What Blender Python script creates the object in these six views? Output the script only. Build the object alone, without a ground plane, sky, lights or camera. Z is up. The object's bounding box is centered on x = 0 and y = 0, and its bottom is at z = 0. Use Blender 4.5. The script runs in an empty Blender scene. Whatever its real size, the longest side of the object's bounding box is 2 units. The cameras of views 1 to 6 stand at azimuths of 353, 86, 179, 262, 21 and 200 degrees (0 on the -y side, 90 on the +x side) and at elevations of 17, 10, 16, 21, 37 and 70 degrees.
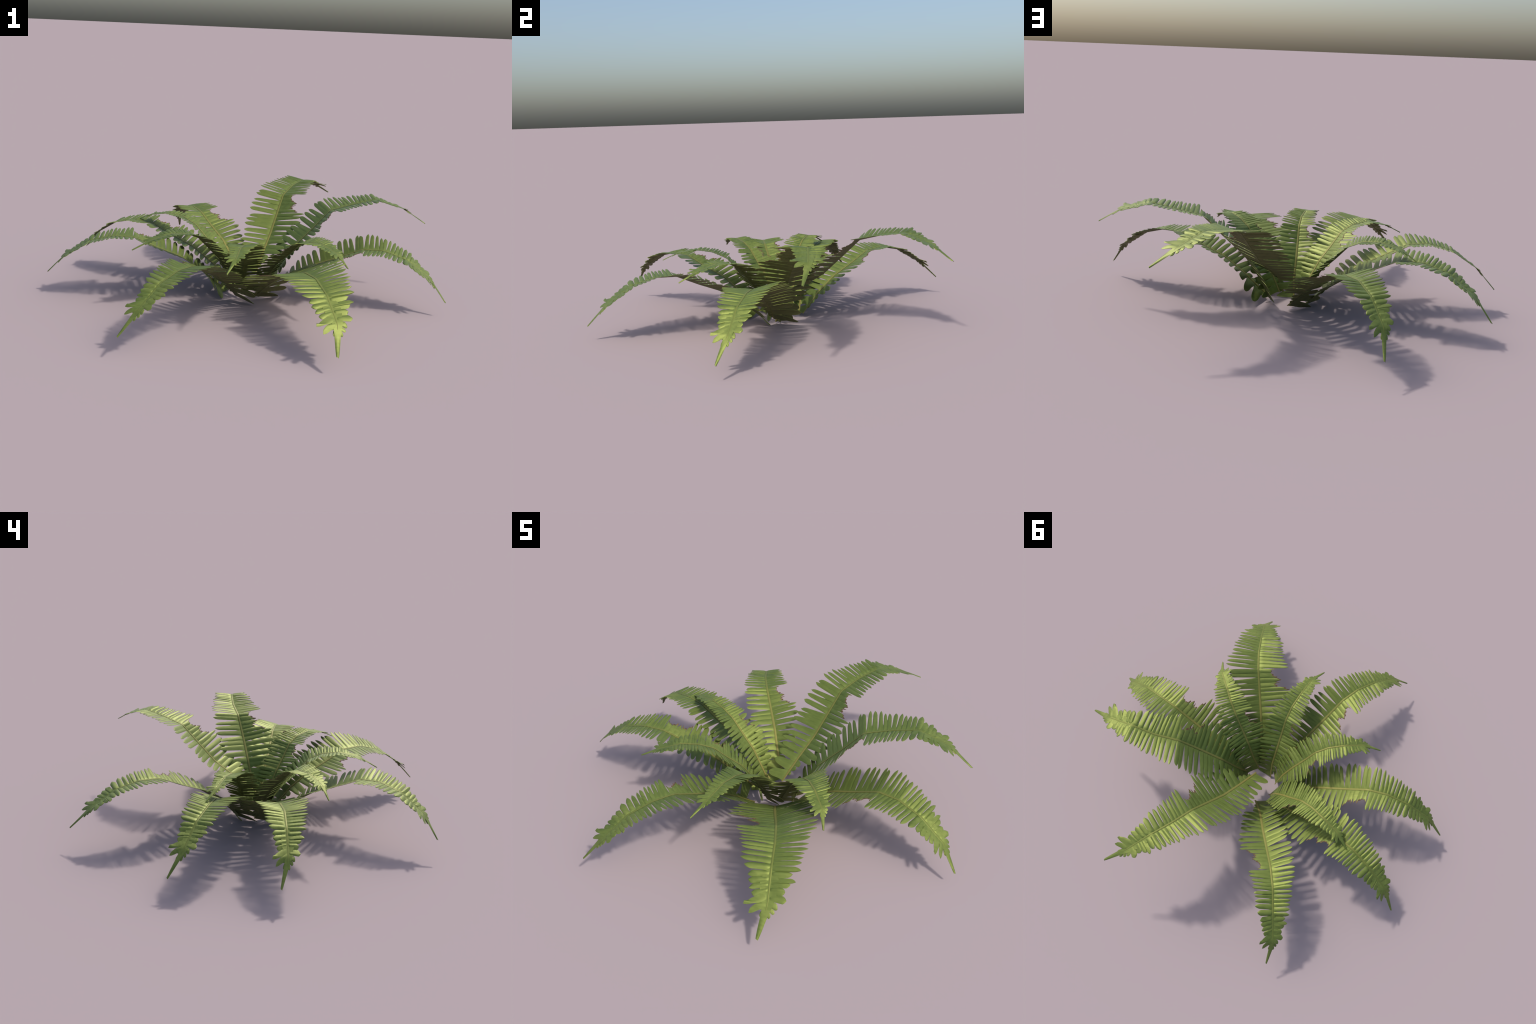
"""Sword fern: a rosette of twelve arching, once-pinnate fronds.

Every frond is laid out in flat leaf space (s = fraction of the midrib length,
w = distance from the midrib, h = height above the blade) and then bent along
its own arching midrib.
"""
import bpy, math, random
import numpy as np
from mathutils import Matrix

rng = np.random.default_rng(11)

# ----------------------------------------------------------------- midribs
# Arch of a frond seen in its own frame: x outward, y to the left, z up.
ARCHING = np.array([(0, 0, 0), (.1075, .0198, .0925), (.2218, .0262, .1702), (.3436, .0388, .2215),
                    (.4614, .0512, .2773), (.5683, .0548, .2832), (.6884, .0473, .2520),
                    (.8166, .0387, .1676), (.9071, 0, .0624)])
UPRIGHT = np.array([(0, 0, 0), (.1177, .0250, .0750), (.2364, .0451, .1499), (.3350, .0587, .2432),
                    (.4323, .0713, .3370), (.5504, .0750, .3676), (.6766, .0678, .3859),
                    (.8186, .0442, .3384), (.9312, 0, .2732)])
STEEP = np.array([(0, 0, 0), (.0430, .0257, .0966), (.1264, .0436, .2264), (.2340, .0531, .3279),
                  (.3360, .0671, .4321), (.4584, .0763, .4623), (.5874, .0653, .4907),
                  (.7309, .0377, .4501), (.8436, -.0110, .3767)])
# arch, base point, size, azimuth, tilt, roll (degrees), blade width,
# length of the basal lobes, twist of the blade about the midrib (degrees)
FRONDS = [
    (ARCHING, (.061, -.097, .018), 1.004, 15.4, 0.0, 0.0, 1.285, 1.15, 3.5),
    (ARCHING, (-.040, -.100, .026), .990, -38.1, 1.2, -.3, .905),
    (ARCHING, (-.099, .028, .028), .993, -90.5, 1.1, -1.5, .915),
    (ARCHING, (-.035, .117, .020), 1.000, -115.7, 1.3, 0.0, .910),
    (ARCHING, (.038, .132, .021), 1.005, -157.7, 1.5, -2.1, .875),
    (UPRIGHT, (.0772, .0027, .1122), 1.0, 145.0, 0.0, 0.0, 1.047, 1.0),
    (STEEP, (.1366, -.0263, .0104), 1.0, 93.7, 0.0, 0.0, 1.07, 1.0, -1.5),
    (ARCHING, (.159, -.039, .031), .982, 69.9, -1.1, 4.5, 1.04, 1.4),
    (ARCHING, (.080, -.058, .028), .705, 38.4, 21.8, -1.2, .755),
    (ARCHING, (.004, -.035, .004), .742, -12.8, 23.5, 1.4, .69),
    (ARCHING, (-.039, .007, .038), .708, -62.6, 21.5, -.2, .70),
    (ARCHING, (-.023, .077, .027), .707, -115.6, 22.7, 2.3, .665),
]

# ---------------------------------------------------------------- leaflets
# (root position, tip position, length, how far it stays joined to the next one,
#  shape: p pointed, b broad basal lobe, t torn and dried, f forward hooked)
RIGHT = [
    (.048, .044, .018, .50, 'b'), (.074, .074, .030, .30, 'b'), (.108, .099, .040, .20, 'b'),
    (.143, .125, .100, .85, 'b'), (.178, .156, .117, .08, 'p'), (.206, .205, .123, .70, 'p'),
    (.234, .224, .130, .11, 'p'), (.264, .258, .134, .07, 'p'), (.297, .290, .147, .06, 'p'),
    (.328, .328, .160, .06, 'p'), (.356, .362, .155, .75, 'p'), (.380, .382, .162, .07, 'p'),
    (.402, .402, .106, .55, 't'), (.425, .426, .085, .80, 't'), (.450, .446, .080, .85, 't'),
    (.476, .472, .072, .25, 't'), (.503, .497, .068, .15, 't'), (.531, .520, .131, .80, 'p'),
    (.553, .538, .129, .35, 'p'), (.574, .560, .117, .45, 'p'), (.593, .579, .112, .60, 'p'),
    (.610, .596, .116, .11, 'p'), (.631, .628, .108, .60, 'p'), (.645, .641, .105, .14, 'p'),
    (.668, .666, .103, .08, 'p'), (.693, .688, .102, .14, 'p'), (.722, .719, .087, .30, 'p'),
    (.748, .757, .072, .98, 'p'), (.765, .777, .068, .98, 'p'), (.793, .809, .063, .98, 'p'),
    (.806, .823, .054, .98, 'p'), (.832, .880, .072, .75, 'f'), (.858, .906, .049, .75, 'f'),
    (.872, .880, .021, .98, 'p'), (.895, .908, .015, .98, 'p'),
]
LEFT = [
    (.030, .012, .090, .30, 'b'), (.085, .078, .103, .25, 'b'), (.130, .126, .112, .08, 'p'),
    (.169, .160, .120, .07, 'p'), (.203, .186, .139, .08, 'p'), (.237, .221, .131, .07, 'p'),
    (.270, .252, .139, .08, 'p'), (.307, .295, .150, .75, 'p'), (.337, .322, .150, .70, 'p'),
    (.364, .343, .138, .07, 'p'), (.391, .392, .152, .11, 'p'), (.425, .424, .152, .40, 'p'),
    (.456, .447, .144, .08, 'p'), (.479, .489, .147, .92, 'p'), (.502, .499, .135, .08, 'p'),
    (.521, .523, .142, .30, 'p'), (.547, .543, .139, .08, 'p'), (.573, .569, .137, .30, 'p'),
    (.593, .589, .119, .70, 'p'), (.608, .605, .116, .11, 'p'), (.625, .621, .113, .14, 'p'),
    (.647, .645, .113, .30, 'p'), (.666, .663, .102, .75, 'p'), (.687, .682, .100, .14, 'p'),
    (.705, .705, .096, .14, 'p'), (.729, .730, .095, .70, 'p'), (.751, .746, .070, .74, 'p'),
    (.779, .774, .081, .95, 'p'), (.789, .785, .066, .95, 'p'), (.811, .815, .052, .95, 'p'),
    (.843, .846, .058, .95, 'p'), (.863, .872, .034, .95, 'p'), (.875, .888, .029, .95, 'p'),
    (.896, .907, .020, .95, 'p'),
]
THICK = .0011


# ------------------------------------------------------------ bending a frond
class Bender:
    def __init__(self, arch, base, size, azimuth, tilt, roll, width, lobe=1.5, twist=0.0):
        a, t, r = (math.radians(v) for v in (azimuth, tilt, roll))
        out = np.array([math.sin(a), -math.cos(a), 0.])
        left = np.array([math.cos(a), math.sin(a), 0.])
        up = np.array([0., 0., 1.])
        x = math.cos(t) * out + math.sin(t) * up
        z = math.cos(t) * up - math.sin(t) * out
        y = math.cos(r) * left + math.sin(r) * z
        z = np.cross(x, y) * (1 if np.dot(np.cross(x, y), z) > 0 else -1)
        self.frame = np.stack([x, y, z], 1)
        self.base, self.size, self.width, self.lobe = np.array(base), size, width, lobe
        self.lift = min(1, (size / width) ** .65)      # broad blades are folded less
        knots = self.base + size * arch @ self.frame.T
        seg = np.r_[0, np.cumsum(np.linalg.norm(np.diff(knots, axis=0), axis=1))]
        self.length = seg[-1]
        self.u = np.linspace(-.1, 1.06, 465)
        d = self.u * self.length
        p = np.stack([np.interp(d, seg, knots[:, i]) for i in range(3)], 1)
        t0 = (knots[1] - knots[0]) / np.linalg.norm(knots[1] - knots[0])
        t1 = (knots[-1] - knots[-2]) / np.linalg.norm(knots[-1] - knots[-2])
        p[d < 0] = knots[0] + t0 * d[d < 0][:, None]
        p[d > self.length] = knots[-1] + t1 * (d[d > self.length] - self.length)[:, None]
        p = self.smooth(p, 5)
        tan = self.smooth(np.gradient(p, axis=0), 7)
        tan /= np.linalg.norm(tan, axis=1)[:, None]
        tw = math.radians(twist)
        y = math.cos(tw) * y + math.sin(tw) * z
        lat = y - tan * (tan @ y)[:, None]
        lat /= np.linalg.norm(lat, axis=1)[:, None]
        nrm = np.cross(tan, lat)
        nrm *= np.sign(nrm @ z)[:, None]
        self.p, self.lat, self.nrm = p, lat, nrm

    @staticmethod
    def smooth(a, n):
        k = np.ones(n) / n
        pad = np.vstack([np.repeat(a[:1], n, 0), a, np.repeat(a[-1:], n, 0)])
        return np.stack([np.convolve(pad[:, i], k, 'same') for i in range(3)], 1)[n:-n]

    def __call__(self, s, w, h):
        """leaf space (s, signed w, h) -> world"""
        s, w, h = (np.asarray(v, float) for v in (s, w, h))
        g = lambda a: np.stack([np.interp(s, self.u, a[:, i]) for i in range(3)], -1)
        p, lat, nrm = g(self.p), g(self.lat), g(self.nrm)
        left = np.interp(s, [0, .30, .50, .75, 1], [17, 17, 15, 8, 4])
        right = np.interp(s, [0, .35, .50, .75, 1], [11, 11, 9, 6, 4])
        if self.lobe > 1:                  # basal lobes sag towards the soil
            left = left + np.interp(s, [.03, .16], [-24, 0])
        fold = np.radians(np.where(w > 0, left, right)) * self.lift
        aw = np.abs(w)
        q = (p + lat * (w * np.cos(fold))[..., None]
             + nrm * (aw * np.sin(fold) + h)[..., None])
        z = q[..., 2]                      # blades that reach the soil rest on it
        q[..., 2] = np.where(z < .008, .0002 + .0078 * np.exp(np.minimum(z - .008, 0) / .0078), z)
        return q


# ------------------------------------------------------------------- meshes
def slab(top, bottom, closed_u=True):
    """closed thin solid from two equal grids (nu, nv, 3)"""
    nu, nv = top.shape[:2]
    verts = np.vstack([top.reshape(-1, 3), bottom.reshape(-1, 3)])
    o = nu * nv
    idx = lambda i, j: i * nv + j
    faces, part = [], []
    for i in range(nu - 1):
        for j in range(nv - 1):
            a, b, c, d = idx(i, j), idx(i + 1, j), idx(i + 1, j + 1), idx(i, j + 1)
            faces.append((a, b, c, d)); part.append((0, i))
            faces.append((o + a, o + d, o + c, o + b)); part.append((1, i))
    for i in range(nu - 1):
        for j, flip in ((0, 0), (nv - 1, 1)):
            a, b = idx(i, j), idx(i + 1, j)
            f = (a, o + a, o + b, b)
            faces.append(f[::-1] if flip else f); part.append((2, i))
    for j in range(nv - 1):
        for i, flip in ((0, 1), (nu - 1, 0)):
            a, b = idx(i, j), idx(i, j + 1)
            f = (a, o + a, o + b, b)
            faces.append(f[::-1] if flip else f); part.append((2, i))
    return verts, faces, part


def make_mesh(name, verts, faces, mats, mat_idx):
    me = bpy.data.meshes.new(name)
    me.from_pydata([tuple(v) for v in verts], [], [tuple(f) for f in faces])
    for m in mats:
        me.materials.append(m)
    me.polygons.foreach_set('material_index', np.array(mat_idx, np.int32))
    me.polygons.foreach_set('use_smooth', np.ones(len(faces), bool))
    me.validate()
    me.set_sharp_from_angle(angle=math.radians(50))
    me.update()
    return me


def leaflet_grid(bend, side, row, i, jitter):
    """one leaflet as a (top, bottom) pair of world-space grids"""
    root, tip, length, join, shape = row[i]
    before = row[i - 1][0] if i else root - (row[1][0] - root)
    after = row[i + 1][0] if i + 1 < len(row) else root + (root - before)
    lo, hi = (root - before) * .5, (after - root) * .5
    # half the distance to the neighbours' tips, so that joined leaflets stay in touch
    lo_tip = np.clip((tip - row[i - 1][1]) * .5 if i else lo, lo * .6, lo * 1.5)
    hi_tip = np.clip((row[i + 1][1] - tip) * .5 if i + 1 < len(row) else hi, hi * .6, hi * 1.5)
    if shape == 'f':
        lo = hi = .0175
    if shape == 'b' and side > 0:
        length *= bend.lobe
    if shape == 'b':
        lo, hi = min(lo, .030), min(hi, .030)
    join_lo = row[i - 1][3] if i else .1
    join_hi = join
    nu, nv = 15, 9
    u = np.linspace(0, 1, nu) ** .9
    v = np.linspace(-1, 1, nv)
    length = length * bend.width * (1.02 + jitter[0] * .01)

    def edge(joined):
        waist = {'b': .76, 't': .90, 'f': 1.0}.get(shape, np.interp(root, [.62, .76], [.655 + .07 * math.sin(i * 2.4 + side), .92]))
        start = {'b': .58, 'f': .70}.get(shape, np.interp(root, [.55, .72, .75], [.80, .72, .80]))
        # gap between neighbours: opens quickly after the joined part, then widens slowly
        k = np.clip((u - joined * .85) / (1.0 - joined * .85), 0, 1)
        e = 1.03 - (1.03 - waist) * np.interp(k, [0, .18, .85, 1], [0, .50, 1, 1])
        t = np.clip((u - start) / (1.001 - start), 0, 1)
        if shape == 't':
            return e
        if shape == 'f':
            return e * (1 - .50 * t ** 1.8)
        blunt, sharp = np.sqrt(np.clip(1 - t ** 2.2, 0, 1)), 1 - t ** 1.5
        m = np.interp(root, [.45, .72], [.18, .55]) if shape == 'p' else 0
        return e * (blunt * (1 - m) + sharp * m)

    elo, ehi = edge(join_lo), edge(join_hi)
    U, V = np.meshgrid(u, v, indexing='ij')
    blend = u ** 1.2 if shape == 'p' else u * 0
    wide_lo, wide_hi = lo + (lo_tip - lo) * blend, hi + (hi_tip - hi) * blend
    off = np.where(V < 0, V * (wide_lo * elo)[:, None], V * (wide_hi * ehi)[:, None])
    power = 1.2
    S = root + (tip - root + jitter[1] * .0008) * U ** power + off
    W = length * U
    if shape == 't':                                   # ragged, chewed end
        rag = (.13 * np.sin(V * 1.9 + i * 2.3) + .07 * np.sin(V * 5.0 + i * 4.1) + .09 * jitter[0])
        W = length * U * (1 + rag * U ** 2)
    W = np.maximum(W, .0012)
    half = (lo + hi) * .5 * bend.length
    arch = min(.0030, half * .24) * np.interp(root, [.50, .72, .80, .88], [.68, 1.5, 1.3, .6])
    env = np.clip(U / .12, 0, 1) * (1 - .55 * U ** 3)
    crest = .35 * np.sign(jitter[0])                   # ridge runs off-centre
    span = np.where(V > crest, 1 - crest, 1 + crest)
    H = arch * (1 - (np.abs(V - crest) / span) ** 1.7) * env - .004 * bend.size * U ** 3 * (.6 + .6 * jitter[2])
    if shape == 'f':
        H = H * .5 + .001
    H += .0016 * jitter[2] * U + .0011 * jitter[1] * V * env
    H -= .0014
    top = bend(S, side * W, H)
    bot = bend(S, side * W, H - THICK)
    if side < 0:
        top, bot = top[:, ::-1], bot[:, ::-1]
    return top, bot


def tip_blade(bend):
    """slender undivided end of the frond"""
    s = np.linspace(.72, 1.0, 26)
    hw = np.interp(s, [.72, .77, .80, .85, .88, .905, .93, .96, .99, 1],
                   [.006, .030, .031, .022, .0145, .0118, .0100, .0082, .0056, .0042]) * bend.width
    v = np.linspace(-1, 1, 5)
    S, V = np.meshgrid(s, v, indexing='ij')
    S = S + (V * .002)
    W = V * hw[:, None]
    H = .0002 + np.interp(S, [.88, .94], [.0004, .0035]) * (1 - V ** 2)
    return bend(S, W, H)[:, ::-1], bend(S, W, H - .0012)[:, ::-1]


def midrib(bend):
    """tapering half-round midrib, standing proud of both faces of the blade"""
    s = np.linspace(-.004, .965, 70)
    r = np.interp(s, [0, .3, .7, .965], [.0034, .0040, .0030, .0012]) * (.45 + .55 * bend.size)
    n = 8
    ang = np.linspace(0, 2 * math.pi, n, endpoint=False)
    verts = np.concatenate([bend(np.full(n, a), np.cos(ang) * rr * 1.5, np.sin(ang) * rr * .40 + .0004)
                            for a, rr in zip(s, r)])
    faces = []
    for i in range(len(s) - 1):
        for j in range(n):
            a, b = i * n + j, i * n + (j + 1) % n
            faces.append((a, b, b + n, a + n))
    faces.append(tuple(range(n))[::-1])
    faces.append(tuple(range((len(s) - 1) * n, len(s) * n)))
    return verts, faces


# ---------------------------------------------------------------- materials
def nodes_of(name):
    m = bpy.data.materials.new(name)
    m.use_nodes = True
    nt = m.node_tree
    return m, nt, nt.nodes['Principled BSDF']


def noise(nt, scale, detail=3, stretch=(1, 1, 1), rough=.55):
    tc = nt.nodes.new('ShaderNodeTexCoord')
    mp = nt.nodes.new('ShaderNodeMapping')
    mp.inputs['Scale'].default_value = stretch
    nz = nt.nodes.new('ShaderNodeTexNoise')
    nz.inputs['Scale'].default_value = scale
    nz.inputs['Detail'].default_value = detail
    nz.inputs['Roughness'].default_value = rough
    nt.links.new(tc.outputs['Object'], mp.inputs['Vector'])
    nt.links.new(mp.outputs['Vector'], nz.inputs['Vector'])
    return nz


def ramp(nt, src, stops):
    r = nt.nodes.new('ShaderNodeValToRGB')
    while len(r.color_ramp.elements) < len(stops):
        r.color_ramp.elements.new(.5)
    for e, (p, c) in zip(r.color_ramp.elements, stops):
        e.position = p
        e.color = (*c, 1)
    nt.links.new(src, r.inputs['Fac'])
    return r.outputs['Color']


def mix(nt, fac, a, b, mode='MIX'):
    m = nt.nodes.new('ShaderNodeMix')
    m.data_type = 'RGBA'
    m.blend_type = mode
    if isinstance(fac, float):
        m.inputs[0].default_value = fac
    else:
        nt.links.new(fac, m.inputs[0])
    for sock, val in ((m.inputs[6], a), (m.inputs[7], b)):
        if isinstance(val, tuple):
            sock.default_value = (*val, 1)
        else:
            nt.links.new(val, sock)
    return m.outputs[2]


def blade_material(name, dark, mid, light, spec, roughness, tint):
    m, nt, bsdf = nodes_of(name)
    broad = noise(nt, 9, 3)
    col = ramp(nt, broad.outputs['Fac'], [(.30, dark), (.52, mid), (.74, light)])
    fine = noise(nt, 60, 3, (.35, 1.6, 1.6))
    streak = ramp(nt, fine.outputs['Fac'], [(.30, (.70, .74, .68)), (.64, (1.14, 1.12, 1.08))])
    col = mix(nt, .8, col, streak, 'MULTIPLY')
    blot = noise(nt, 38, 4)
    mask = ramp(nt, blot.outputs['Fac'], [(.70, (0, 0, 0)), (.78, (.5, .5, .5))])
    col = mix(nt, mask, col, tuple(c * .45 for c in mid))
    nt.links.new(col, bsdf.inputs['Base Color'])
    bsdf.inputs['Roughness'].default_value = roughness
    bsdf.inputs['Specular IOR Level'].default_value = spec
    bsdf.inputs['Specular Tint'].default_value = (*tint, 1)
    bsdf.inputs['IOR'].default_value = 1.55
    bump = nt.nodes.new('ShaderNodeBump')
    bump.inputs['Strength'].default_value = .25
    bump.inputs['Distance'].default_value = .002
    nt.links.new(fine.outputs['Fac'], bump.inputs['Height'])
    nt.links.new(bump.outputs['Normal'], bsdf.inputs['Normal'])
    return m


GREEN = blade_material('leaf_green', (.068, .100, .024), (.103, .139, .034), (.140, .172, .046), .9, .50, (.90, 1.0, .30))
UNDER = blade_material('leaf_underside', (.080, .086, .032), (.104, .108, .042), (.126, .130, .052), .3, .6, (1, .95, .6))

STEM, nt, bsdf = nodes_of('midrib_straw_green')
tc = nt.nodes.new('ShaderNodeTexCoord')
far = nt.nodes.new('ShaderNodeVectorMath')
far.operation = 'LENGTH'
nt.links.new(tc.outputs['Object'], far.inputs[0])
nt.links.new(ramp(nt, far.outputs['Value'], [(.05, (.195, .175, .050)), (.40, (.160, .162, .044)), (.75, (.116, .145, .035))]),
             bsdf.inputs['Base Color'])
bsdf.inputs['Roughness'].default_value = .5
bsdf.inputs['Specular IOR Level'].default_value = .6
bsdf.inputs['Specular Tint'].default_value = (1, .95, .35, 1)

DRIED, nt, bsdf = nodes_of('dried_brown_edge')
nz = noise(nt, 120, 3)
nt.links.new(ramp(nt, nz.outputs['Fac'], [(.35, (.060, .032, .012)), (.55, (.130, .078, .032)), (.70, (.18, .14, .05))]), bsdf.inputs['Base Color'])
bsdf.inputs['Roughness'].default_value = .8

MATS = [GREEN, UNDER, DRIED, STEM]

# ----------------------------------------------------------------- assembly
scene = bpy.context.scene
fern = bpy.data.objects.new('fern', None)
fern['label'] = 'low rosette of twelve arching green sword fern fronds'
fern['category'] = 'fern'
scene.collection.objects.link(fern)

plan = []            # (area, frond index, side, leaflet index)
for f, spec in enumerate(FRONDS):
    for side, row in ((1, LEFT), (-1, RIGHT)):
        for i, leaf in enumerate(row):
            plan.append((leaf[2] * spec[2] * spec[6], f, side, i))
single = {p[1:] for p in sorted(plan, reverse=True)[:300]}


def leaflet_parts(part, shape, nu=15, rows=2):
    out = []
    for face_kind, i in part:
        if shape == 't' and i >= nu - 1 - rows:
            out.append(2)
        else:
            out.append(1 if face_kind == 1 else 0)
    return out


for f, spec in enumerate(FRONDS):
    bend = Bender(*spec)
    verts, faces = midrib(bend)
    verts = verts - bend.base
    mats = [3] * len(faces)
    frond = bpy.data.objects.new('frond', make_mesh('frond', verts, faces, MATS, mats))
    frond.location = bend.base
    frond.parent = fern
    scene.collection.objects.link(frond)

    rest_v, rest_f, rest_m, count = [], [], [], 0
    top, bot = tip_blade(bend)
    v, fc, part = slab(top, bot)
    rest_v.append(v); rest_f += fc; rest_m += leaflet_parts(part, 'p', 99); count += len(v)
    for side, row in ((1, LEFT), (-1, RIGHT)):
        for i, leaf in enumerate(row):
            jitter = rng.uniform(-1, 1, 3)
            top, bot = leaflet_grid(bend, side, row, i, jitter)
            v, fc, part = slab(top, bot)
            mi = leaflet_parts(part, leaf[4], rows=1 + i % 2)
            if (f, side, i) not in single:
                rest_v.append(v); rest_f += [tuple(k + count for k in q) for q in fc]
                rest_m += mi; count += len(v)
                continue
            mid = top.shape[1] // 2
            o = top[0, mid]
            x = top[-1, mid] - o; x /= np.linalg.norm(x)
            y = top[4, -1] - top[4, 0]; y -= x * (x @ y); y /= np.linalg.norm(y)
            z = np.cross(x, y)
            rot = np.stack([x, y, z], 1)
            me = make_mesh('leaflet', (v - o) @ rot, fc, MATS[:3], mi)
            ob = bpy.data.objects.new('leaflet', me)
            mat = Matrix(rot.tolist()).to_4x4()
            mat.translation = (o - bend.base).tolist()
            ob.parent = frond
            ob.matrix_basis = mat
            scene.collection.objects.link(ob)
    me = make_mesh('small_leaflets', np.vstack(rest_v) - bend.base, rest_f, MATS[:3], rest_m)
    ob = bpy.data.objects.new('small_leaflets', me)
    ob['kind'] = 'stuff'
    ob.parent = frond
    scene.collection.objects.link(ob)
